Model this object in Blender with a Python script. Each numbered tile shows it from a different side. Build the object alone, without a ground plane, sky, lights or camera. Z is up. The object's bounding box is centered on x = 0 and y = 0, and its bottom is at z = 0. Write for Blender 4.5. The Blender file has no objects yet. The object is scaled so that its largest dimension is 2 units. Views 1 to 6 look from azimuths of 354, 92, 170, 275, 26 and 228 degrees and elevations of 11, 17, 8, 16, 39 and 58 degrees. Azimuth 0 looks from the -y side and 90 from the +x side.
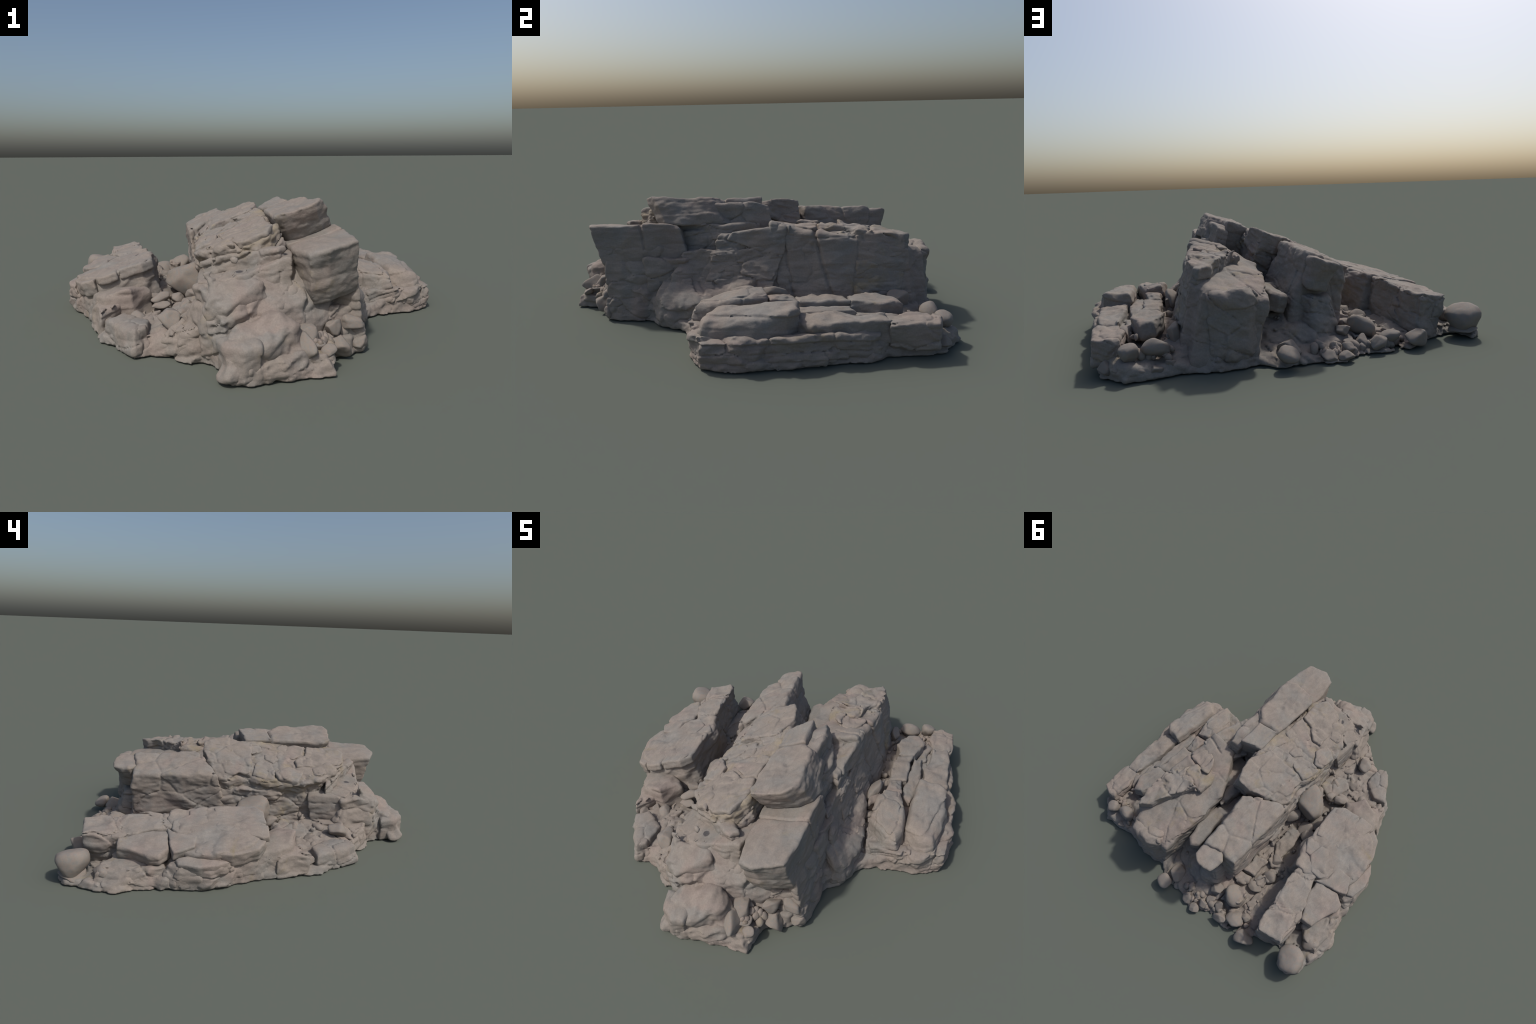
"""Layered sandstone outcrop: tilted rock slabs that strike along y and dip towards -x,
broken into blocks by joints, with boulders and rubble in the gullies between them.
Every block is a signed-distance solid (tilted prism) roughened by fractures and meshed here."""
import bpy, bmesh, math, random
import numpy as np
from mathutils import Vector, Euler

QUALITY = 1.0                       # 1 = final mesh resolution
rng = random.Random(7)

# ------------------------------------------------------------------ noise
def _hash(ix, iy, iz, seed):
    h = (ix.astype(np.uint32) * np.uint32(0x8da6b343)) ^ (iy.astype(np.uint32) * np.uint32(0xd8163841)) \
        ^ (iz.astype(np.uint32) * np.uint32(0xcb1ab31f)) ^ np.uint32((seed * 0x9e3779b1) & 0xffffffff)
    h ^= h >> np.uint32(15); h *= np.uint32(0x2c1b3c6d); h ^= h >> np.uint32(12)
    h *= np.uint32(0x297a2d39); h ^= h >> np.uint32(15)
    return h

def _unit(h):
    return (h & np.uint32(0xffffff)).astype(np.float32) * np.float32(2.0 / 0xffffff) - np.float32(1)

def vnoise(p, seed=0):
    """value noise in [-1, 1] at points p (n, 3)"""
    f = np.floor(p); i = f.astype(np.int32); t = (p - f).astype(np.float32)
    t = t * t * (3 - 2 * t)
    x, y, z = t[:, 0], t[:, 1], t[:, 2]
    out = 0
    for dx in (0, 1):
        wx = x if dx else 1 - x
        for dy in (0, 1):
            wy = wx * (y if dy else 1 - y)
            for dz in (0, 1):
                out = out + wy * (z if dz else 1 - z) * _unit(_hash(i[:, 0] + dx, i[:, 1] + dy, i[:, 2] + dz, seed))
    return out

def fbm(p, octaves, seed=0, gain=0.5):
    s, a = 0, 1.0
    for o in range(octaves):
        s = s + a * vnoise(p * 2.03 ** o + 11.7 * o, seed + o)
        a *= gain
    return s

def cells(p, seed=0):
    """Voronoi: (facet value, distance to border, random per cell). The facet value is a plane per cell."""
    f = np.floor(p).astype(np.int32); n = len(p)
    d1 = np.full(n, 9.0, np.float32); d2 = d1.copy()
    face = np.zeros(n, np.float32); idr = np.zeros(n, np.float32)
    for dx in (-1, 0, 1):
        for dy in (-1, 0, 1):
            for dz in (-1, 0, 1):
                c = f + np.array((dx, dy, dz), np.int32)
                h = _hash(c[:, 0], c[:, 1], c[:, 2], seed)
                jx, jy, jz = _unit(h), _unit(h >> np.uint32(5)), _unit(_hash(c[:, 2], c[:, 0], c[:, 1], seed + 3))
                vx = p[:, 0] - c[:, 0] - 0.5 - 0.42 * jx
                vy = p[:, 1] - c[:, 1] - 0.5 - 0.42 * jy
                vz = p[:, 2] - c[:, 2] - 0.5 - 0.42 * jz
                d = np.sqrt(vx * vx + vy * vy + vz * vz).astype(np.float32)
                near = d < d1
                d2 = np.where(near, d1, np.minimum(d2, d))
                face = np.where(near, vx * jy + vy * jz + vz * jx, face)
                idr = np.where(near, jz, idr)
                d1 = np.where(near, d, d1)
    return face, d2 - d1, idr

def facets(p, seed=0):
    """continuous, piecewise planar noise in [-1, 1] (linear on a tetrahedral lattice): fracture faces with creases"""
    s = p + (p.sum(1, keepdims=True) / 3)
    f = np.floor(s); t = (s - f).astype(np.float32); i = f.astype(np.int32)
    order = np.argsort(-t, axis=1)
    ts = np.take_along_axis(t, order, 1)
    w = np.stack((1 - ts[:, 0], ts[:, 0] - ts[:, 1], ts[:, 1] - ts[:, 2], ts[:, 2]), 1)
    c = i.copy(); out = 0; rows = np.arange(len(p))
    for k in range(4):
        out = out + w[:, k] * _unit(_hash(c[:, 0], c[:, 1], c[:, 2], seed))
        if k < 3: c[rows, order[:, k]] += 1
    return out

# ------------------------------------------------------------------ solids
def smax(a, b, k):
    h = np.clip(0.5 + 0.5 * (a - b) / k, 0, 1)
    return b + (a - b) * h + k * h * (1 - h)

def poly_distance(x, y, poly):
    """signed distance to a closed outline in plan (negative inside)"""
    P = np.asarray(poly, np.float32); n = len(P)
    best = np.full(x.shape, 1e9, np.float32); inside = np.zeros(x.shape, bool)
    for i in range(n):
        ax, ay = P[i]; bx, by = P[(i + 1) % n]
        ex, ey = bx - ax, by - ay
        wx, wy = x - ax, y - ay
        t = np.clip((wx * ex + wy * ey) / (ex * ex + ey * ey + 1e-12), 0, 1)
        best = np.minimum(best, (wx - ex * t) ** 2 + (wy - ey * t) ** 2)
        cross = ((ay <= y) & (by > y)) | ((by <= y) & (ay > y))
        inside ^= cross & (x < ax + (y - ay) * ex / (ey if abs(ey) > 1e-12 else 1e-12))
    d = np.sqrt(best)
    return np.where(inside, -d, d)

def line_distance(x, y, line):
    best = np.full(x.shape, 1e9, np.float32)
    for (ax, ay), (bx, by) in zip(line[:-1], line[1:]):
        ex, ey = bx - ax, by - ay
        t = np.clip(((x - ax) * ex + (y - ay) * ey) / (ex * ex + ey * ey), 0, 1)
        best = np.minimum(best, (x - ax - ex * t) ** 2 + (y - ay - ey * t) ** 2)
    return np.sqrt(best)

def surface_net(D, origin, h):
    """mesh of the zero level of the grid D"""
    S = D < 0
    nx, ny, nz = D.shape
    cnt = sum(S[i:nx - 1 + i, j:ny - 1 + j, k:nz - 1 + k].astype(np.int8) for i in (0, 1) for j in (0, 1) for k in (0, 1))
    act = (cnt > 0) & (cnt < 8)
    idx = np.full(act.shape, -1, np.int64)
    I, J, K = np.nonzero(act)
    idx[I, J, K] = np.arange(len(I))
    acc = np.zeros((len(I), 3)); num = np.zeros(len(I))
    for ax in range(3):
        o1, o2 = [a for a in range(3) if a != ax]
        for u in (0, 1):
            for v in (0, 1):
                off = [0, 0, 0]; off[o1] = u; off[o2] = v
                end = list(off); end[ax] = 1
                a = D[I + off[0], J + off[1], K + off[2]]; b = D[I + end[0], J + end[1], K + end[2]]
                m = (a < 0) != (b < 0)
                t = np.where(m, a / np.where(m, a - b, 1), 0)
                q = np.array(off, float)[None].repeat(len(I), 0); q[:, ax] = t
                acc[m] += q[m]; num += m
    V = (np.stack((I, J, K), 1) + acc / num[:, None]) * h + origin
    faces = []
    for ax in range(3):
        o1, o2 = [(1, 2), (2, 0), (0, 1)][ax]
        sl0 = [slice(1, -1)] * 3; sl1 = [slice(1, -1)] * 3
        sl0[ax] = slice(0, D.shape[ax] - 1); sl1[ax] = slice(1, D.shape[ax])
        s0, s1 = S[tuple(sl0)], S[tuple(sl1)]
        P = np.stack(np.nonzero(s0 != s1), 1)
        flip = s0[tuple(P.T)]
        P = P + 1; P[:, ax] -= 1
        e1 = np.eye(3, dtype=int)[o1]; e2 = np.eye(3, dtype=int)[o2]
        q = [idx[tuple((P - a * e1 - b * e2).T)] for a, b in ((1, 1), (0, 1), (0, 0), (1, 0))]
        Q = np.stack(q, 1); Q[~flip] = Q[~flip][:, ::-1]
        faces.append(Q)
    F = np.concatenate(faces)
    return V, F[(F >= 0).all(1)]

def make_mesh(name, V, F, mat):
    me = bpy.data.meshes.new(name)
    me.vertices.add(len(V)); me.vertices.foreach_set("co", V.astype(np.float32).ravel())
    k = F.shape[1]
    me.loops.add(F.size); me.loops.foreach_set("vertex_index", F.astype(np.int32).ravel())
    me.polygons.add(len(F)); me.polygons.foreach_set("loop_start", np.arange(0, F.size, k, dtype=np.int32))
    me.update(calc_edges=True)
    me.polygons.foreach_set("use_smooth", np.ones(len(F), bool))
    me.materials.append(mat)
    return me

def add(name, me, parent, loc=None, rot=None, scale=None):
    ob = bpy.data.objects.new(name, me)
    bpy.context.scene.collection.objects.link(ob)
    ob.parent = parent
    if loc is not None: ob.location = loc
    if rot is not None: ob.rotation_euler = rot
    if scale is not None: ob.scale = scale
    return ob

def grain(V, N, seed, amount):
    """fine weathered grain: shallow scars elongated along the bedding plus pits"""
    p = V.astype(np.float32)
    g = fbm(p * np.array((38, 26, 55), np.float32), 3, seed, 0.55)
    pits = vnoise(p * 70, seed + 9)
    g = g * 0.75 - 0.6 * np.clip(pits - 0.45, 0, 1)
    return V + N * (g * amount)[:, None]

def mesh_normals(V, F):
    n = np.cross(V[F[:, 2]] - V[F[:, 0]], V[F[:, 3]] - V[F[:, 1]]) if F.shape[1] == 4 else \
        np.cross(V[F[:, 1]] - V[F[:, 0]], V[F[:, 2]] - V[F[:, 0]])
    N = np.zeros_like(V)
    for c in range(F.shape[1]):
        for a in range(3):
            N[:, a] += np.bincount(F[:, c], n[:, a], len(V))
    return N / (np.linalg.norm(N, axis=1, keepdims=True) + 1e-12)

def solidify(name, parent, mat, field, lo, hi, res, seed, warp=(0.010, 9.0), facet=(0.008, 0.10),
             ledge=(0.0028, 16.0), dip=0.3, fine=0.0021, joints=None, slabs=(0.005, 0.15, 0.008)):
    """mesh a solid given by its distance field after roughening it with fractures"""
    res = res / QUALITY
    lo = np.array(lo, float) - 0.05; hi = np.array(hi, float) + 0.05
    lo[2] = max(lo[2], -0.03)
    n = np.ceil((hi - lo) / res).astype(int) + 1
    gx, gy, gz = (lo[a] + res * np.arange(n[a]) for a in range(3))
    X, Y, Z = np.meshgrid(gx, gy, gz, indexing="ij")
    X, Y, Z = (a.ravel().astype(np.float32) for a in (X, Y, Z))
    d = field(X, Y, Z).astype(np.float32)
    reach = 1.0 * warp[0] + 1.0 * facet[0] + 1.4 * ledge[0] + (slabs[0] + slabs[2] if slabs else 0) + 0.006
    band = np.nonzero(np.abs(d) < reach)[0]
    p = np.stack((X[band], Y[band], Z[band]), 1)
    w = np.stack([fbm(p * warp[1], 2, seed + 20 * a, 0.45) for a in (1, 2, 3)], 1) * warp[0]
    q = p + w
    db = field(q[:, 0], q[:, 1], q[:, 2])
    # angular fracture facets, flattened along the bedding
    bed = p[:, 2] - dip * p[:, 0]
    b = np.stack((p[:, 0], p[:, 1] * 0.75, bed * 1.5), 1) + w * 1.5
    db = db + facet[0] * (facets(b / facet[1], seed) + 0.55 * facets(b[:, [1, 2, 0]] * (2.3 / facet[1]), seed + 1)
                          + 0.28 * facets(b[:, [2, 0, 1]] * (5.1 / facet[1]), seed + 6))
    # bedding ledges: thin layers weather back by different amounts
    lay = (bed + 0.25 * w[:, 0]) * ledge[1] + 0.4 * vnoise(p * 3, seed + 5)
    k = np.floor(lay); t = lay - k
    step = _unit(_hash(k.astype(np.int32), np.zeros(len(k), np.int32), np.zeros(len(k), np.int32), seed))
    nxt = _unit(_hash(k.astype(np.int32) + 1, np.zeros(len(k), np.int32), np.zeros(len(k), np.int32), seed))
    s = np.clip((t - 0.8) / 0.2, 0, 1); s = s * s * (3 - 2 * s)
    db = db + ledge[0] * (step * (1 - s) + nxt * s) + ledge[0] * 0.8 * np.exp(-((t - 0.9) / 0.07) ** 2)
    if slabs:                       # joints: cells of rock that stand a little prouder or deeper, with a crack between
        near = np.nonzero(np.abs(db) < slabs[0] + slabs[2] + 0.009)[0]
        f, e, r = cells((b[near] + 0.6 * w[near]) / slabs[1], seed + 2)
        db[near] += slabs[0] * r * np.clip(e * 9, 0, 1) + slabs[2] * np.exp(-(e / (0.0055 / slabs[1])) ** 2)
    if joints:
        for line, depth, width, slant in joints:
            g = line_distance(q[:, 0], q[:, 1] + slant * q[:, 2] + 0.6 * w[:, 1], line)
            db = db + depth * np.exp(-(g / width) ** 2)
    db = np.maximum(db, -p[:, 2] + 0.002)
    d[band] = db
    V, F = surface_net(d.reshape(n), lo, res)
    V = grain(V, mesh_normals(V, F), seed, fine)
    V[:, 2] = np.maximum(V[:, 2], 0.0)
    return add(name, make_mesh(name, V, F, mat), parent)

_count = [100]
def block(name, parent, mat, outline, top, bottom=0.0, lean=None, flare=0.0, rnd=0.018, res=0.0056, cap=(), **kw):
    """a slab of rock: outline in plan, tilted top plane z = a + b x + c y, bottom height (or a
    negative number = thickness below the top), side lean and flare per metre of depth"""
    a, b, c = (tuple(top) + (0, 0))[:3]
    if lean is None: lean = (-b, -c) if abs(c) < 0.2 else (0, 0)      # sides stand square to the bedding
    cosd = 1 / math.sqrt(1 + b * b + c * c)
    _count[0] += 17
    O = np.array(outline, float)
    ztop = a + b * O[:, 0] + c * O[:, 1]
    def field(x, y, z):
        h = z - (a + b * x + c * y)
        d2 = poly_distance(x - lean[0] * h, y - lean[1] * h, outline) + flare * h
        d = smax(d2, h * cosd, rnd)
        low = (bottom - z) if bottom >= 0 else (-h + bottom) * cosd
        d = smax(d, low, rnd)
        for (px, py, pz), (nx, ny, nz) in cap:          # chamfers: point on the plane, outward normal
                m = math.sqrt(nx * nx + ny * ny + nz * nz)
                nx, ny, nz = nx / m, ny / m, nz / m
                off = nx * px + ny * py + nz * pz
                d = smax(d, nx * x + ny * y + nz * z - off, rnd)
        return d
    depth = ztop.max() - max(bottom, 0) if bottom >= 0 else -bottom
    grow = abs(flare) * depth
    pts = np.concatenate((O - grow, O + grow, O - np.array(lean) * depth))
    lo = (*pts.min(0), bottom if bottom >= 0 else (ztop.min() + bottom)); hi = (*pts.max(0), ztop.max())
    lo = (lo[0], lo[1], max(lo[2], 0))
    return solidify(name, parent, mat, field, lo, hi, res, _count[0], dip=b if abs(b) > 0.1 else 0.3, **kw)

# ------------------------------------------------------------------ materials
def rock_material(name, tint=(1, 1, 1), stain=0.0):
    m = bpy.data.materials.new(name); m.use_nodes = True
    nt = m.node_tree; N = nt.nodes; L = nt.links
    bsdf = N["Principled BSDF"]; bsdf.inputs["Roughness"].default_value = 0.92
    bsdf.inputs["Specular IOR Level"].default_value = 0.2
    tc = N.new("ShaderNodeTexCoord"); co = tc.outputs["Object"]
    def tex(scale, detail, rough=0.55, dist=0.0, stretch=(1, 1, 1)):
        mp = N.new("ShaderNodeMapping"); mp.inputs["Scale"].default_value = stretch
        L.new(co, mp.inputs["Vector"])
        t = N.new("ShaderNodeTexNoise"); t.inputs["Scale"].default_value = scale
        t.inputs["Detail"].default_value = detail; t.inputs["Roughness"].default_value = rough
        t.inputs["Distortion"].default_value = dist
        L.new(mp.outputs[0], t.inputs["Vector"]); return t.outputs["Fac"]
    def ramp(src, stops):
        r = N.new("ShaderNodeValToRGB"); L.new(src, r.inputs[0])
        e = r.color_ramp.elements
        while len(e) < len(stops): e.new(0.5)
        for el, (pos, col) in zip(e, stops):
            el.position = pos; el.color = (*col, 1) if len(col) == 3 else col
        return r.outputs[0]
    def mix(fac, a, b, mode="MIX"):
        x = N.new("ShaderNodeMix"); x.data_type = "RGBA"; x.blend_type = mode
        for s, v in ((x.inputs[0], fac), (x.inputs[6], a), (x.inputs[7], b)):
            if isinstance(v, (int, float)): s.default_value = v
            elif isinstance(v, tuple): s.default_value = (*v, 1)
            else: L.new(v, s)
        return x.outputs[2]
    T = lambda c: tuple(ci * ti for ci, ti in zip(c, tint))
    warm, cool, rose, ochre = T((0.238, 0.207, 0.180)), T((0.214, 0.202, 0.186)), T((0.240, 0.201, 0.177)), T((0.248, 0.206, 0.138))
    base = mix(ramp(tex(5.0, 4, 0.6, 0.4), [(0.42, (0, 0, 0)), (0.62, (1, 1, 1))]), warm, cool)
    base = mix(ramp(tex(3.1, 3, 0.5, 0.8, (1, 1.4, 1.3)), [(0.52, (0, 0, 0)), (0.68, (1, 1, 1))]), base, rose)
    st = ramp(tex(6.5, 5, 0.65, 0.6), [(0.60 - stain, (0, 0, 0)), (0.74 - stain * 0.7, (0.75, 0.75, 0.75))])
    base = mix(st, base, ochre)
    # wispy streaks along the bedding and grain
    base = mix(0.55, base, ramp(tex(22, 6, 0.7, 1.2, (1, 0.35, 1.6)), [(0.3, (0.40, 0.40, 0.40)), (0.7, (0.60, 0.60, 0.60))]), "OVERLAY")
    base = mix(0.5, base, ramp(tex(160, 3, 0.6), [(0.3, (0.42, 0.42, 0.42)), (0.7, (0.58, 0.58, 0.58))]), "OVERLAY")
    L.new(base, bsdf.inputs["Base Color"])
    bump = N.new("ShaderNodeBump"); bump.inputs["Strength"].default_value = 0.35; bump.inputs["Distance"].default_value = 0.004
    L.new(tex(120, 6, 0.65, 0.3, (1, 0.7, 1.3)), bump.inputs["Height"])
    L.new(bump.outputs[0], bsdf.inputs["Normal"])
    return m

ROCK = rock_material("weathered_rock")
OCHRE = rock_material("stained_rock", stain=0.10)
PALE = rock_material("pale_rock", tint=(1.03, 1.03, 1.03), stain=-0.04)

# ------------------------------------------------------------------ the outcrop
root = bpy.data.objects.new("rock_outcrop", None)
bpy.context.scene.collection.objects.link(root)
root["label"] = "weathered outcrop of tilted layered rock slabs with rubble"
root["category"] = "rock formation"

def rock(name, outline, top, bottom=0.0, mat=ROCK, **kw):
    return block(name, root, mat, outline, top, bottom, **kw)

# --- base: ground outline of the whole patch and its low terrain
GROUND = [(-.955, .78), (-.985, .63), (-1.0, .51), (-.97, .42), (-.925, .31), (-.93, .20), (-.92, .09), (-.87, -.02), (-.80, -.13),
          (-.74, -.25), (-.67, -.38), (-.65, -.49), (-.57, -.57), (-.47, -.705), (-.42, -.665), (-.34, -.70), (-.25, -.77),
          (-.20, -.765), (-.165, -.81), (-.11, -.965), (-.04, -1.0), (.11, -.965), (.27, -.935), (.30, -.85), (.335, -.77),
          (.40, -.745), (.465, -.68), (.48, -.55), (.495, -.48), (.55, -.445), (.59, -.31), (.66, -.27), (.79, -.25), (.87, -.22),
          (.985, -.18), (.99, -.06), (.975, .10), (.955, .26), (.92, .42), (.915, .55), (.86, .63), (.855, .72), (.862, .81),
          (.80, .895), (.71, .965), (.58, .94), (.45, .93), (.33, .94), (.17, .91), (.10, .96), (0, .96), (-.09, .95), (-.21, .955),
          (-.25, .91), (-.42, .88), (-.51, .875), (-.62, .87), (-.63, .80), (-.69, .775), (-.80, .72), (-.87, .72), (-.90, .80)]
TERRAIN = [(-.93, .70, .03), (-.96, .55, .05), (-.90, .42, .07), (-.88, .30, .10), (-.88, .12, .10), (-.82, 0, .12), (-.74, -.15, .12),
           (-.68, -.28, .12), (-.63, -.42, .05), (-.56, -.50, .055), (-.50, -.60, .06), (-.44, -.52, .08), (-.40, -.62, .075), (-.34, -.60, .09),
           (-.30, -.68, .08), (-.25, -.62, .11), (-.22, -.72, .13), (-.28, -.42, .11), (-.38, -.30, .07), (-.45, -.30, .06), (-.35, -.12, .06),
           (-.30, .05, .06), (-.36, .25, .055), (-.42, .45, .05), (-.34, .55, .05), (-.45, .65, .04), (-.35, .70, .05), (-.40, .82, .02),
           (-.55, .80, .02), (-.25, .85, .02), (-.12, .93, .015), (0, .92, .025), (.08, .9, .025), (-.15, -.86, .11), (-.09, -.955, .085), (.0, -.97, .085),
           (.08, -.945, .09), (.18, -.92, .10), (.25, -.905, .08), (0, -.78, .2), (.15, -.75, .16), (.25, -.76, .09), (.33, -.68, .10),
           (.40, -.68, .09), (.44, -.55, .12), (.46, -.40, .14), (.52, -.38, .06), (.52, -.15, .08), (.62, -.18, .09), (.75, -.2, .08),
           (.90, -.16, .06), (.93, .05, .08), (.90, .30, .08), (.55, .25, .10), (.72, .3, .11), (.50, .60, .11), (.50, .76, .11), (.72, .60, .09), (.84, .55, .09),
           (.80, .80, .09), (.62, .78, .07), (.72, .90, .085), (.55, .88, .07), (.40, .88, .06), (.25, .88, .06), (.03, .80, .07), (.05, .6, .16),
           (-.05, .78, .10), (-.15, .70, .12), (0, .3, .2), (-.65, .15, .12), (-.65, .55, .08), (-.75, .70, .03), (.3, .4, .2), (0, -.4, .25)]
TP = np.array(TERRAIN, np.float64)
_R = np.sqrt(((TP[:, None, :2] - TP[None, :, :2]) ** 2).sum(2) + 0.0025)
TW = np.linalg.solve(_R, TP[:, 2])
def terrain(x, y):
    s = np.zeros(x.shape, np.float32)
    for (px, py, _), w in zip(TP, TW):
        s += np.float32(w) * np.sqrt((x - np.float32(px)) ** 2 + (y - np.float32(py)) ** 2 + np.float32(0.0025))
    return s
def base_field(x, y, z):
    d2 = poly_distance(x, y, GROUND) + 0.006 + 0.22 * z
    return smax(d2, (z - terrain(x, y)) * 0.85, 0.02)
solidify("rubble_bed", root, ROCK, base_field, (-1.02, -1.02, 0), (1.02, 1.0, .30), 0.0072, 31, warp=(0.010, 11), facet=(0.014, 0.10),
         ledge=(0.003, 25), fine=0.0025)

# --- central ridge
# nose block that overhangs the front
rock("rock_block", [(.392, -.778), (.342, -.797), (.266, -.815), (.200, -.803), (.168, -.66), (.155, -.34), (.39, -.34), (.405, -.54), (.402, -.65)],
     (.372, .272), -.235, lean=(-.10, -.26), rnd=.018, joints=[([(.1, -.47), (.5, -.44)], .010, .005, .16)], facet=(.006, .16), ledge=(.003, 11), warp=(.006, 8), slabs=None)
# crest blocks
rock("rock_block", [(.318, -.47), (.322, -.39), (.30, -.30), (.285, -.19), (.226, -.118), (.094, -.164), (.092, -.349), (.100, -.489), (.128, -.53), (.27, -.515)],
     (.504, .32), -.155, lean=(-.40, -.50), rnd=.012, facet=(.008, .13), warp=(.005, 9), slabs=None)
rock("rock_block", [(.222, -.114), (.206, .074), (.083, .012), (.098, -.158)], (.508, .33), -.22, rnd=.012, lean=(-.3, 0), facet=(.005, .14), warp=(.004, 8), slabs=None)
rock("rock_block", [(.295, -.20), (.285, .0), (.262, .115), (.20, .095), (.18, -.2)], (.462, .34), .25, lean=(-.3, 0), rnd=.016, facet=(.008, .12))
# core of the ridge below the crest
rock("rock_mass", [(.12, -.40), (.34, -.38), (.36, -.10), (.32, .06), (.10, .02), (.05, .22), (-.05, .22), (0, -.1)], (.43, .12), 0, lean=(-.2, 0), rnd=.015)
# fractured slab in the middle
rock("rock_slab", [(.122, -.546), (.106, -.39), (.12, -.18), (.09, .03), (.032, .262), (-.044, .240), (-.15, .21), (-.258, .147), (-.268, .06), (-.235, -.055),
                   (-.252, -.145), (-.25, -.25), (-.25, -.38), (-.215, -.46), (-.14, -.54), (-.06, -.61), (.063, -.60)],
     (.486, .37, .055), -.28, rnd=.02, facet=(.014, .10), warp=(.008, 9), mat=OCHRE, cap=[((-.20, 0, .395), (-.62, 0, .75)), ((-.15, -.55, .40), (-.55, -.45, .7))])
PLATES = [([(.085, -.383), (.105, -.525), (.06, -.605), (-.03, -.61), (-.065, -.59), (-.105, -.451), (-.125, -.327), (-.071, -.313), (.011, -.372)], .504, .055),
          ([(-.061, -.600), (-.095, -.565), (-.150, -.51), (-.187, -.48), (-.185, -.430), (-.125, -.415), (-.10, -.47)], .498, .05),
          ([(-.13, -.277), (-.140, -.389), (-.246, -.343), (-.235, -.227), (-.189, -.204)], .494, .055),
          ([(.088, .10), (.05, -.035), (-.0, -.045), (-.132, -.055), (-.225, -.055), (-.214, .015), (-.272, .071), (-.255, .147), (-.062, .259), (.026, .264)], .502, .12),
          ([(.085, -.095), (-.01, -.11), (-.045, -.05), (.07, -.022)], .498, .05),
          ([(-.109, -.172), (-.169, -.203), (-.232, -.212), (-.245, -.145), (-.22, -.064), (-.112, -.075), (-.078, -.119)], .490, .07),
          ([(.082, -.37), (.0, -.358), (-.057, -.309), (-.048, -.23), (.008, -.19), (.08, -.20)], .497, .05),
          ([(-.02, -.185), (-.065, -.22), (-.11, -.19), (-.08, -.13), (-.03, -.12)], .492, .05)]
for o, a, t in PLATES:
    rock("rock_plate", o, (a, .37, .055), -t, rnd=.009, facet=(.006, .09), warp=(.005, 12), ledge=(.002, 20), slabs=(.003, .09, .004), mat=ROCK,
         cap=[((-.20, 0, .405), (-.62, 0, .75))])
# steps under the slab's front edge
rock("rock_ledge", [(-.22, -.50), (-.12, -.585), (-.055, -.60), (.0, -.635), (.10, -.685), (.13, -.655), (.05, -.58), (-.10, -.50)], (.412, .25), -.12, rnd=.012, mat=OCHRE)
rock("rock_ledge", [(-.05, -.714), (.06, -.70), (.15, -.69), (.18, -.60), (.16, -.4), (-.22, -.4), (-.225, -.62), (-.14, -.69)], (.358, .30), .05, lean=(0, .15), rnd=.012, warp=(.006, 8), facet=(.010, .18))

# back slab of the central ridge
rock("rock_slab", [(-.045, .300), (-.15, .222), (-.275, .126), (-.297, .299), (-.312, .62), (-.256, .63), (-.225, .63), (-.122, .665), (-.095, .50)],
     (.492, .335), .10, lean=(-.23, 0), flare=.12, rnd=.016, facet=(.009, .13), warp=(.005, 7), ledge=(.0012, 14), slabs=(.004, .2, .006))
rock("rock_slab", [(-.122, .752), (-.108, .692), (-.110, .635), (-.22, .612), (-.267, .661), (-.265, .713), (-.248, .755), (-.16, .778)], (.482, .34), -.15, rnd=.02,
     flare=-.2, facet=(.006, .1), slabs=None)
rock("rock_mass", [(-.02, .3), (-.16, .25), (-.20, .5), (-.205, .70), (-.12, .74), (-.05, .6)], (.26, .1), 0, lean=(0, 0), flare=.25, rnd=.03, facet=(.014, .12))

# --- front mass below the ridge
rock("rock_mass", [(-.225, -.60), (-.185, -.76), (-.12, -.83), (.06, -.80), (.19, -.74), (.30, -.70), (.36, -.6), (.1, -.6), (-.2, -.6)], (.945, -.10, .90), 0, flare=.10, rnd=.02, warp=(.004, 7), ledge=(.001, 10), facet=(.022, .17), slabs=(.004, .16, .006), cap=[((0, 0, .335), (-.25, 0, 1))])
rock("boulder", [(-.195, -.70), (-.175, -.785), (-.11, -.82), (-.02, -.79), (.03, -.745), (.02, -.70), (-.08, -.68)], (.965, .10, .86), .12, lean=(0, 0), rnd=.014, warp=(.006, 8), ledge=(.001, 10), facet=(.020, .16), slabs=None)
rock("boulder", [(-.125, -.90), (-.11, -.955), (.02, -.945), (.13, -.88), (.175, -.835), (.09, -.79), (-.08, -.79)], (.200, .25, .0), .03, lean=(0, 0), flare=.10, rnd=.03, warp=(.006, 7), ledge=(.001, 10), slabs=None,
     facet=(.024, .17), cap=[((0, -.952, .11), (.12, -.75, .55)), ((.09, -.858, .207), (.55, -.1, .85))])
rock("rock_block", [(-.02, -.79), (.05, -.815), (.19, -.765), (.21, -.70), (.10, -.67), (.0, -.70)], (.935, -.16, .88), .1, lean=(0, 0), rnd=.010, warp=(.004, 8), facet=(.012, .16), slabs=None)
rock("rock_block", [(-.20, -.66), (-.185, -.745), (-.09, -.775), (-.03, -.74), (-.06, -.69)], (.60, .15, .40), .1, lean=(0, 0), rnd=.016, warp=(.005, 8), facet=(.010, .2), slabs=None)
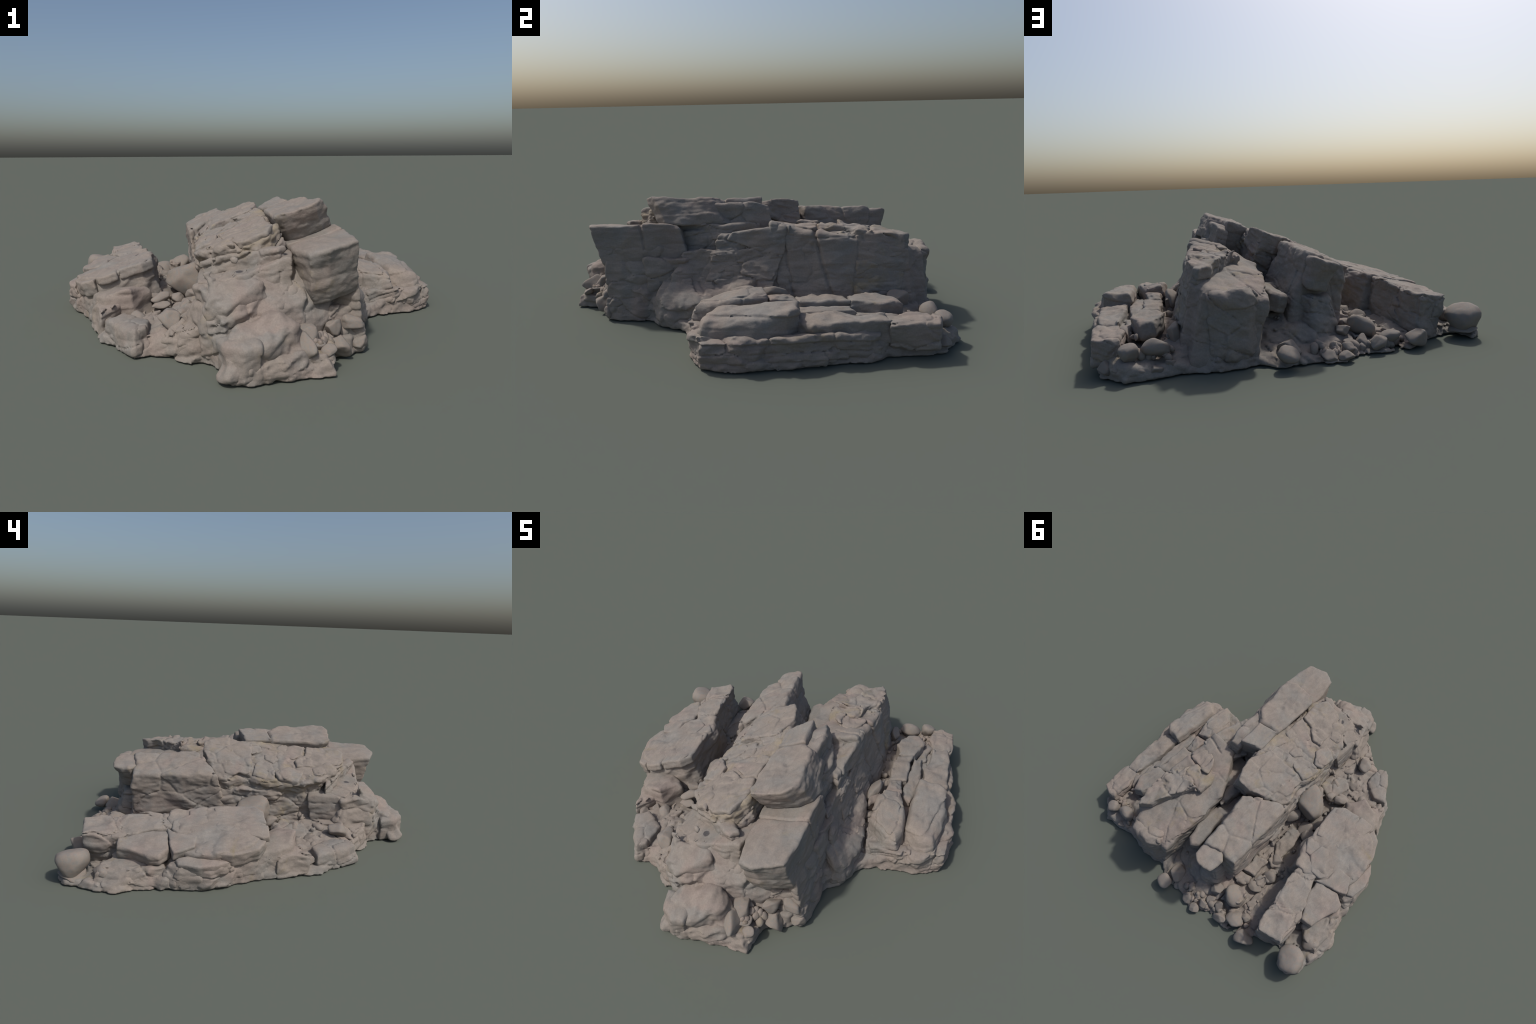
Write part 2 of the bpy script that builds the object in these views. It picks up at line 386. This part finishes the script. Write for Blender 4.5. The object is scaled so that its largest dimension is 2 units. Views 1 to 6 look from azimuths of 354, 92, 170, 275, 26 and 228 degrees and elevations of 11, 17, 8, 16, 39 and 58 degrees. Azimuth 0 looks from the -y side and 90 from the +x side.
rock("rock_mass", [(-.155, -.85), (-.125, -.955), (-.06, -.985), (.0, -.97), (.02, -.90), (-.08, -.83)], (.155, .05), 0, lean=(0, 0), rnd=.025, warp=(.007, 8), facet=(.010, .18), slabs=None)
rock("rock_mass", [(.20, -.72), (.43, -.70), (.455, -.50), (.45, -.34), (.1, -.34), (.1, -.60)], (.20, .0), 0, flare=.08, rnd=.02, facet=(.010, .12))
rock("rock_mass", [(.17, -.62), (.405, -.70), (.425, -.55), (.415, -.44), (.36, -.37), (.33, 0), (.1, .1), (.1, -.5)], (.345, .05), 0, lean=(-.1, 0), flare=.05, rnd=.015, facet=(.009, .14))

# --- scarp ridge on the +x side (stack of layers with staggered front ends)
rock("rock_slab", [(.395, .80), (.425, .77), (.45, .60), (.45, .36), (.42, .12), (.25, .10), (.15, .25), (.085, .36), (.09, .70), (.104, .838), (.219, .860), (.382, .855)],
     (.428, .22, -.20), 0, lean=(-.22, -.12), flare=.04, rnd=.03, joints=[([(.3, .52), (.6, .44)], .014, .007, .35), ([(.3, .50), (.6, .50)], .007, .005, -.1), ([(.3, .30), (.6, .25)], .010, .006, .25)],  facet=(.012, .20), warp=(.008, 7), slabs=(.003, .25, .005))
rock("rock_slab", [(.391, .786), (.420, .76), (.445, .62), (.44, .53), (.375, .47), (.30, .46), (.20, .45), (.305, .63), (.334, .728)],
     (.502, .03, -.11), .15, lean=(-.25, 0), rnd=.014, facet=(.010, .10), warp=(.006, 10), mat=OCHRE)
rock("rock_slab", [(.44, .52), (.43, .32), (.415, .19), (.36, .20), (.25, .29), (.20, .38), (.19, .456), (.30, .50)],
     (.398, .10, .0), .05, lean=(-.2, 0), rnd=.012, joints=[([(.3, .52), (.6, .44)], .014, .007, .35), ([(.3, .50), (.6, .50)], .007, .005, -.1), ([(.3, .30), (.6, .25)], .010, .006, .25)],  facet=(.010, .09), mat=OCHRE)
rock("rock_block", [(.405, .335), (.395, .19), (.345, .21), (.28, .26), (.24, .335), (.30, .36)], (.465, 0, -.02), -.09, lean=(-.2, 0), rnd=.012, facet=(.009, .09), mat=OCHRE)
rock("rock_block", [(.375, .48), (.36, .36), (.30, .34), (.255, .40), (.25, .47), (.31, .52)], (.47, 0, -.02), -.07, rnd=.018, facet=(.010, .08), mat=OCHRE)
rock("rock_slab", [(.395, -.14), (.405, -.14), (.42, .05), (.425, .2), (.25, .25), (.2, .05), (.32, -.10)], (.335, .28, .05), .0, lean=(-.28, .25), rnd=.008, facet=(.009, .11))
rock("rock_slab", [(.420, -.335), (.435, -.33), (.440, .02), (.45, .38), (.3, .4), (.3, -.2), (.40, -.31)], (.262, .25, .06), .0, lean=(-.2, .28), flare=.02, rnd=.008, joints=[([(.3, .52), (.6, .44)], .014, .007, .35), ([(.3, .50), (.6, .50)], .007, .005, -.1), ([(.3, .30), (.6, .25)], .010, .006, .25)],  facet=(.009, .12))
rock("rock_slab", [(.335, -.36), (.365, -.25), (.38, .1), (.3, .2), (.2, -.2)], (.40, .08), .0, lean=(-.15, .1), rnd=.010, facet=(.009, .11))
rock("rock_mass", [(.15, .84), (.20, .895), (.29, .915), (.365, .885), (.39, .80), (.25, .65)], (.335, .0), .03, lean=(0, -.04), rnd=.04, facet=(.012, .18))
rock("rock_mass", [(.42, -.42), (.50, -.455), (.545, -.42), (.575, -.28), (.55, -.05), (.46, .1), (.38, -.3)], (.560, -.72, .05), 0, lean=(0, 0), rnd=.02, facet=(.016, .12))
rock("rock_block", [(.40, -.52), (.43, -.50), (.440, -.30), (.36, -.26), (.3, -.4)], (.295, .05), 0, lean=(-.12, 0), rnd=.012, facet=(.009, .13))
# rock filling the gaps between the ridges
rock("rock_mass", [(.37, .05), (.12, .04), (.055, .24), (.075, .40), (.28, .34)], (.305, .12), 0, rnd=.015, facet=(.010, .1))
rock("rock_mass", [(.10, .22), (.0, .25), (-.04, .33), (-.05, .48), (.0, .55), (.10, .40)], (.245, .15), 0, lean=(0, 0), rnd=.02, facet=(.014, .09))
rock("rock_mass", [(-.20, -.45), (-.225, -.15), (-.235, .0), (-.24, .10), (-.235, .55), (-.1, .5), (0, 0), (0, -.45)], (.33, .12), 0, lean=(0, 0), rnd=.02, facet=(.014, .1))
# slab lying in the gully behind
rock("rock_slab", [(.092, .40), (.028, .37), (-.022, .672), (.02, .71), (.062, .685), (.092, .56)], (.262, .3), -.10, rnd=.016, facet=(.005, .1), slabs=None)

# --- left slab (dips away towards -x)
rock("rock_slab", [(-.465, -.105), (-.505, -.155), (-.61, -.19), (-.71, -.19), (-.78, -.15), (-.845, -.045), (-.87, .12), (-.85, .24), (-.68, .31), (-.60, .34), (-.535, .335), (-.50, .23), (-.48, .15)],
     (.402, .262), .03, flare=.05, lean=(-.2, 0), rnd=.02, facet=(.010, .12), slabs=None)
EPL = [([(-.475, .034), (-.448, -.115), (-.50, -.165), (-.608, -.19), (-.602, -.017), (-.586, .085), (-.50, .11)], .412, .05),
       ([(-.613, -.203), (-.702, -.217), (-.720, -.185), (-.686, .064), (-.636, .073), (-.607, .037)], .412, .045),
       ([(-.557, .225), (-.570, .127), (-.660, .088), (-.721, .124), (-.729, .246), (-.699, .290), (-.635, .300)], .408, .05),
       ([(-.495, .10), (-.575, .092), (-.56, .228), (-.53, .235), (-.485, .17)], .399, .06),
       ([(-.730, .144), (-.822, .142), (-.880, .236), (-.834, .260), (-.685, .313), (-.733, .250)], .410, .05),
       ([(-.725, -.198), (-.785, -.17), (-.83, -.094), (-.85, -.045), (-.845, .14), (-.718, .112), (-.690, .059)], .400, .08),
       ([(-.849, -.046), (-.895, .018), (-.920, .107), (-.909, .207), (-.871, .225), (-.845, .172)], .372, .08)]
for o, a, t in EPL:
    rock("rock_plate", o, (a, .265), -t, rnd=.010, facet=(.004, .12), warp=(.004, 9), ledge=(.0015, 20), slabs=None, mat=PALE)
rock("rock_plate", [(-.692, .312), (-.831, .257), (-.893, .30), (-.896, .354), (-.849, .532), (-.792, .540), (-.709, .391)], (.392, .26), -.07, rnd=.014, facet=(.005, .14), mat=PALE, slabs=None)
rock("rock_slab", [(-.56, .30), (-.68, .29), (-.712, .403), (-.784, .535), (-.79, .60), (-.79, .722), (-.644, .788), (-.608, .65), (-.575, .5), (-.556, .40)], (.408, .268), 0,
     rnd=.018, lean=(-.12, 0), facet=(.009, .12), mat=PALE)
rock("rock_block", [(-.88, .28), (-.92, .34), (-.965, .50), (-.96, .60), (-.86, .60), (-.80, .55), (-.80, .30)], (.30, .22), 0, lean=(0, 0), rnd=.02, flare=.1, facet=(.012, .1))
rock("rock_block", [(-.83, -.05), (-.90, .05), (-.915, .20), (-.90, .28), (-.80, .28), (-.75, .0)], (.33, .24), 0, lean=(0, 0), rnd=.03, flare=.05, facet=(.012, .12))
# stone masses in front of the left slab
rock("boulder", [(-.50, -.19), (-.455, -.245), (-.53, -.335), (-.64, -.33), (-.70, -.27), (-.73, -.17), (-.6, -.12)], (.24, .13, -.05), .0, lean=(0, 0), flare=.2, rnd=.02, warp=(.005, 8), facet=(.016, .22), slabs=None)
rock("rock_block", [(-.62, -.47), (-.56, -.56), (-.475, -.675), (-.425, -.645), (-.42, -.55), (-.44, -.50), (-.55, -.44)], (.170, .12), .0, lean=(0, 0), flare=.08, rnd=.018, warp=(.006, 9), facet=(.009, .16))
rock("rock_block", [(-.36, -.675), (-.26, -.745), (-.195, -.735), (-.17, -.58), (-.30, -.55)], (.215, .30), .0, lean=(0, 0), flare=.08, rnd=.02, facet=(.010, .13))

# broken blocks lying in the gully between the ridge and the left slab
for o, a, t in [([(-.285, .285), (-.289, .123), (-.371, .111), (-.403, .281), (-.38, .36)], .10, .08), ([(-.385, .29), (-.437, .37), (-.39, .413), (-.355, .40), (-.33, .33)], .085, .07),
                ([(-.278, .556), (-.267, .416), (-.353, .396), (-.367, .531), (-.341, .536)], .10, .08), ([(-.265, .622), (-.273, .561), (-.342, .556), (-.359, .581), (-.319, .641)], .09, .07),
                ([(-.373, .546), (-.396, .418), (-.437, .388), (-.446, .536), (-.41, .571)], .085, .07), ([(-.444, .679), (-.436, .546), (-.471, .491), (-.499, .645), (-.51, .712)], .07, .06),
                ([(-.345, .755), (-.33, .666), (-.37, .635), (-.413, .66), (-.435, .735)], .115, .11), ([(-.262, .315), (-.235, .182), (-.256, .150), (-.295, .299)], .14, .10)]:
    rock("rock_block", o, (a + .05, .15), -t, lean=(0, 0), rnd=.012, facet=(.010, .07), warp=(.006, 12), slabs=None)
rock("rock_slab", [(-.21, -.243), (-.225, -.444), (-.20, -.60), (-.22, -.70), (-.277, -.70), (-.308, -.549), (-.372, -.379), (-.337, -.208)], (.21, .32), 0, lean=(0, 0), flare=.1, rnd=.02, facet=(.008, .12))
rock("rock_slab", [(-.56, -.30), (-.60, -.37), (-.645, -.43), (-.675, -.36), (-.72, -.26)], (.22, .15), 0, lean=(0, 0), flare=.05, rnd=.015, facet=(.009, .12))
rock("rock_slab", [(-.404, -.346), (-.408, -.50), (-.45, -.52), (-.56, -.45), (-.60, -.40), (-.506, -.347)], (.155, .16), 0, lean=(0, 0), rnd=.015, facet=(.008, .1))

# --- low slab on the +x side
rock("rock_slab", [(.60, -.22), (.74, -.235), (.86, -.215), (.965, -.165), (.975, .0), (.95, .22), (.91, .42), (.88, .58), (.75, .60), (.55, .5), (.53, 0)], (.085, .05), 0, lean=(0, 0), flare=.10, rnd=.025, facet=(.012, .1), ledge=(.007, 24))
rock("rock_slab", [(.870, -.17), (.835, -.165), (.765, -.10), (.750, .10), (.765, .245), (.84, .250), (.895, .20), (.925, .06), (.92, -.06), (.90, -.15)], (.285, -.09, .10), .02, lean=(.05, .1), flare=.20, rnd=.03, facet=(.008, .14), ledge=(.004, 18), slabs=None, mat=PALE)
rock("rock_slab", [(.735, -.21), (.68, -.20), (.58, -.09), (.60, .08), (.69, .11), (.735, -.06), (.745, -.14)], (.225, 0, .10), .05, flare=.12, lean=(0, .2), rnd=.03, facet=(.007, .16), mat=PALE)
for o, a in [([(.684, .12), (.610, .10), (.590, .225), (.67, .245)], .172), ([(.678, .475), (.685, .250), (.592, .235), (.592, .465)], .166),
             ([(.765, .262), (.735, .102), (.692, .12), (.680, .25), (.690, .47), (.735, .50)], .146), ([(.855, .63), (.880, .499), (.90, .30), (.85, .23), (.775, .24), (.765, .42), (.77, .62)], .146),
             ([(.69, .48), (.60, .47), (.565, .56), (.60, .69), (.67, .71), (.72, .6)], .168), ([(.700, .48), (.745, .51), (.755, .64), (.725, .70), (.71, .62)], .125),
             ([(.585, .05), (.545, .0), (.53, .10), (.54, .20), (.58, .22)], .165)]:
    rock("rock_block", o, (a, .03), -.10, lean=(0, 0), rnd=.016, facet=(.008, .09), warp=(.006, 12), ledge=(.002, 30), slabs=None)
rock("rock_block", [(.860, .833), (.868, .703), (.86, .62), (.77, .61), (.735, .712), (.735, .845), (.80, .86)], (.160, 0), .03, flare=.03, rnd=.014, facet=(.008, .1))

# ------------------------------------------------------------------ loose stones
def stone_mesh(name, seed, angular, mat):
    bm = bmesh.new(); bmesh.ops.create_icosphere(bm, subdivisions=4, radius=1)
    V = np.array([v.co[:] for v in bm.verts]); F = np.array([[v.index for v in f.verts] for f in bm.faces]); bm.free()
    r = np.random.default_rng(seed)
    P = V.copy()
    k = 16 if angular else 12
    nrm = r.normal(size=(k, 3)); nrm /= np.linalg.norm(nrm, axis=1, keepdims=True)
    off = r.uniform(.55, .85, k) if angular else r.uniform(.72, .95, k)
    s = (P @ nrm.T) / off
    pw = 22 if angular else 7
    P = P / (np.sum(np.maximum(s, 0) ** pw, 1) + 0.9 ** pw)[:, None] ** (1 / pw)
    P = P * (1 + 0.06 * fbm((P * 1.7 + seed).astype(np.float32), 3, seed))[:, None]
    P = P * (1 + 0.015 * fbm((P * 8).astype(np.float32), 2, seed + 4))[:, None]
    P /= np.abs(P).max(0)
    return make_mesh(name, P, F, mat)

ROUND = [stone_mesh("stone", 40 + i, False, PALE) for i in range(5)]
SHARP = [stone_mesh("stone", 60 + i, True, ROCK) for i in range(7)]

def stone(name, loc, size, rot=(0, 0, 0), kind=None, pick=0):
    me = (ROUND if kind == "round" else SHARP)[pick % (5 if kind == "round" else 7)]
    return add(name, me, root, loc, Euler([math.radians(a) for a in rot]), size)

# hand-placed boulders and stones: centre, half sizes, turn
stone("boulder", (-.888, .735, .086), (.083, .084, .080), (0, 0, 20), "round", 0)      # ball at the end of the left slab
stone("stone", (-.885, .735, .038), (.078, .072, .034), (0, 0, 60), "sharp", 3)
stone("boulder", (-.90, .575, .06), (.055, .045, .035), (0, 15, 40), "round", 1)
stone("boulder", (-.295, -.07, .170), (.104, .150, .098), (0, -18, 38), "sharp", 5)     # wedged in the gully
stone("boulder", (-.337, -.588, .135), (.048, .066, .045), (15, -20, 40), "sharp", 1)
stone("stone", (-.40, -.25, .13), (.055, .035, .025), (0, -10, 20), "round", 2)
stone("stone", (-.40, -.29, .10), (.045, .03, .018), (0, 0, 10), "round", 3)
stone("stone", (-.33, -.23, .12), (.035, .035, .028), (0, 0, 60), "round", 4)
stone("boulder", (.596, .847, .105), (.062, .042, .045), (0, 10, -10), "round", 1)
stone("boulder", (.700, .884, .105), (.042, .042, .042), (0, 0, 30), "round", 0)
stone("boulder", (.545, .13, .165), (.035, .085, .06), (0, 20, 0), "round", 2)
stone("boulder", (.52, .72, .13), (.035, .06, .06), (0, 25, 10), "sharp", 2)
for i, (x, y, z, r) in enumerate([(.046, .955, .06, .045), (.023, .865, .07, .055), (-.251, .757, .095, .045), (-.366, .705, .085, .07), (-.33, .815, .05, .038),
        (-.395, .865, .05, .042), (-.46, .80, .05, .055), (-.513, .75, .05, .033), (-.585, .845, .055, .058), (-.145, .928, .03, .035), (-.215, .935, .03, .033),
        (-.245, .875, .04, .030), (-.265, .82, .05, .033), (-.32, .60, .07, .05), (-.385, .35, .07, .055), (-.43, .46, .06, .05), (-.34, .22, .07, .06), (-.40, .56, .05, .05),
        (.262, -.878, .085, .030), (.308, -.735, .125, .045), (.384, -.697, .13, .05), (.43, -.66, .10, .045), (.33, -.76, .06, .05), (.22, -.83, .09, .04), (.185, -.80, .13, .055), (.17, -.865, .10, .055), (.425, -.71, .045, .04),
        (-.50, -.37, .08, .04), (-.56, -.36, .07, .03), (.60, .915, .04, .035), (.66, .915, .045, .035), (.74, .895, .05, .030), (.795, .855, .05, .035), (.53, .89, .05, .03),
        (-.61, -.41, .06, .04), (-.27, -.33, .11, .04), (-.24, .06, .13, .06), (-.385, -.02, .09, .06), (-.42, .09, .09, .055), (-.25, -.19, .13, .05), (-.37, .06, .08, .05), (-.435, -.165, .10, .05), (-.44, -.10, .09, .05), (-.28, -.47, .12, .035), (.545, -.10, .10, .035), (.56, -.02, .12, .035)]):
    q = random.Random(i * 13 + 5)
    stone("stone", (x, y, z - .004), (r * q.uniform(.9, 1.3), r * q.uniform(.8, 1.1), r * q.uniform(.6, .9)),
          (q.uniform(-25, 25), q.uniform(-25, 25), q.uniform(0, 180)), "round" if q.random() < .2 else "sharp", i)

# pebbles and gravel in the crevices
LINES = [([(.115, -.50), (.10, -.17), (.07, .03)], 26, .012, .49), ([(-.25, -.5), (-.24, -.1), (-.27, .12), (-.29, .6)], 45, .015, .10),
         ([(-.38, -.25), (-.40, .1), (-.45, .5), (-.5, .75)], 45, .018, .06), ([(.09, .45), (.07, .75)], 14, .012, .14),
         ([(-.5, .8), (-.3, .85), (-.1, .88)], 60, .025, .05), ([(.5, -.3), (.52, .2), (.5, .7)], 50, .02, .12), ([(.55, .86), (.8, .8)], 30, .02, .08),
         ([(-.6, -.45), (-.35, -.45)], 30, .018, .09), ([(.2, -.83), (.42, -.68)], 30, .022, .10), ([(.72, .3), (.72, .75)], 25, .014, .15)]
peb = [stone_mesh("pebble", 90 + i, i % 2 == 0, ROCK) for i in range(4)]
pv, pf, base_i = [], [], 0
lowV = []
for m in range(4):
    bm = bmesh.new(); bmesh.ops.create_icosphere(bm, subdivisions=2, radius=1)
    V = np.array([v.co[:] for v in bm.verts]); F = np.array([[v.index for v in f.verts] for f in bm.faces]); bm.free()
    V = V * (1 + 0.35 * vnoise((V * 1.3 + 7 * m).astype(np.float32), m))[:, None]
    lowV.append((V, F))
for line, n, size, z in LINES:
    for i in range(n):
        k = rng.randrange(len(line) - 1); t = rng.random()
        x = line[k][0] * (1 - t) + line[k + 1][0] * t + rng.gauss(0, .03); y = line[k][1] * (1 - t) + line[k + 1][1] * t + rng.gauss(0, .02)
        if poly_distance(np.array([x]), np.array([y]), GROUND)[0] > -.035: continue
        g = float(terrain(np.array([x], np.float32), np.array([y], np.float32))[0])
        zz = max(g, z - .03) + rng.uniform(-.2, .5) * size
        s = size * rng.uniform(.5, 1.3)
        R = np.array(Euler((rng.random() * 6, rng.random() * 6, rng.random() * 6)).to_matrix())
        V, F = lowV[rng.randrange(4)]
        pv.append((V * np.array((1, rng.uniform(.6, 1), rng.uniform(.5, .9))) * s) @ R.T + np.array((x, y, zz))); pf.append(F + base_i); base_i += len(V)
gv = np.concatenate(pv); gv[:, 2] = np.maximum(gv[:, 2], 0)
gravel = add("gravel", make_mesh("gravel", gv, np.concatenate(pf), ROCK), root)
gravel["kind"] = "stuff"
for me in peb: bpy.data.meshes.remove(me)
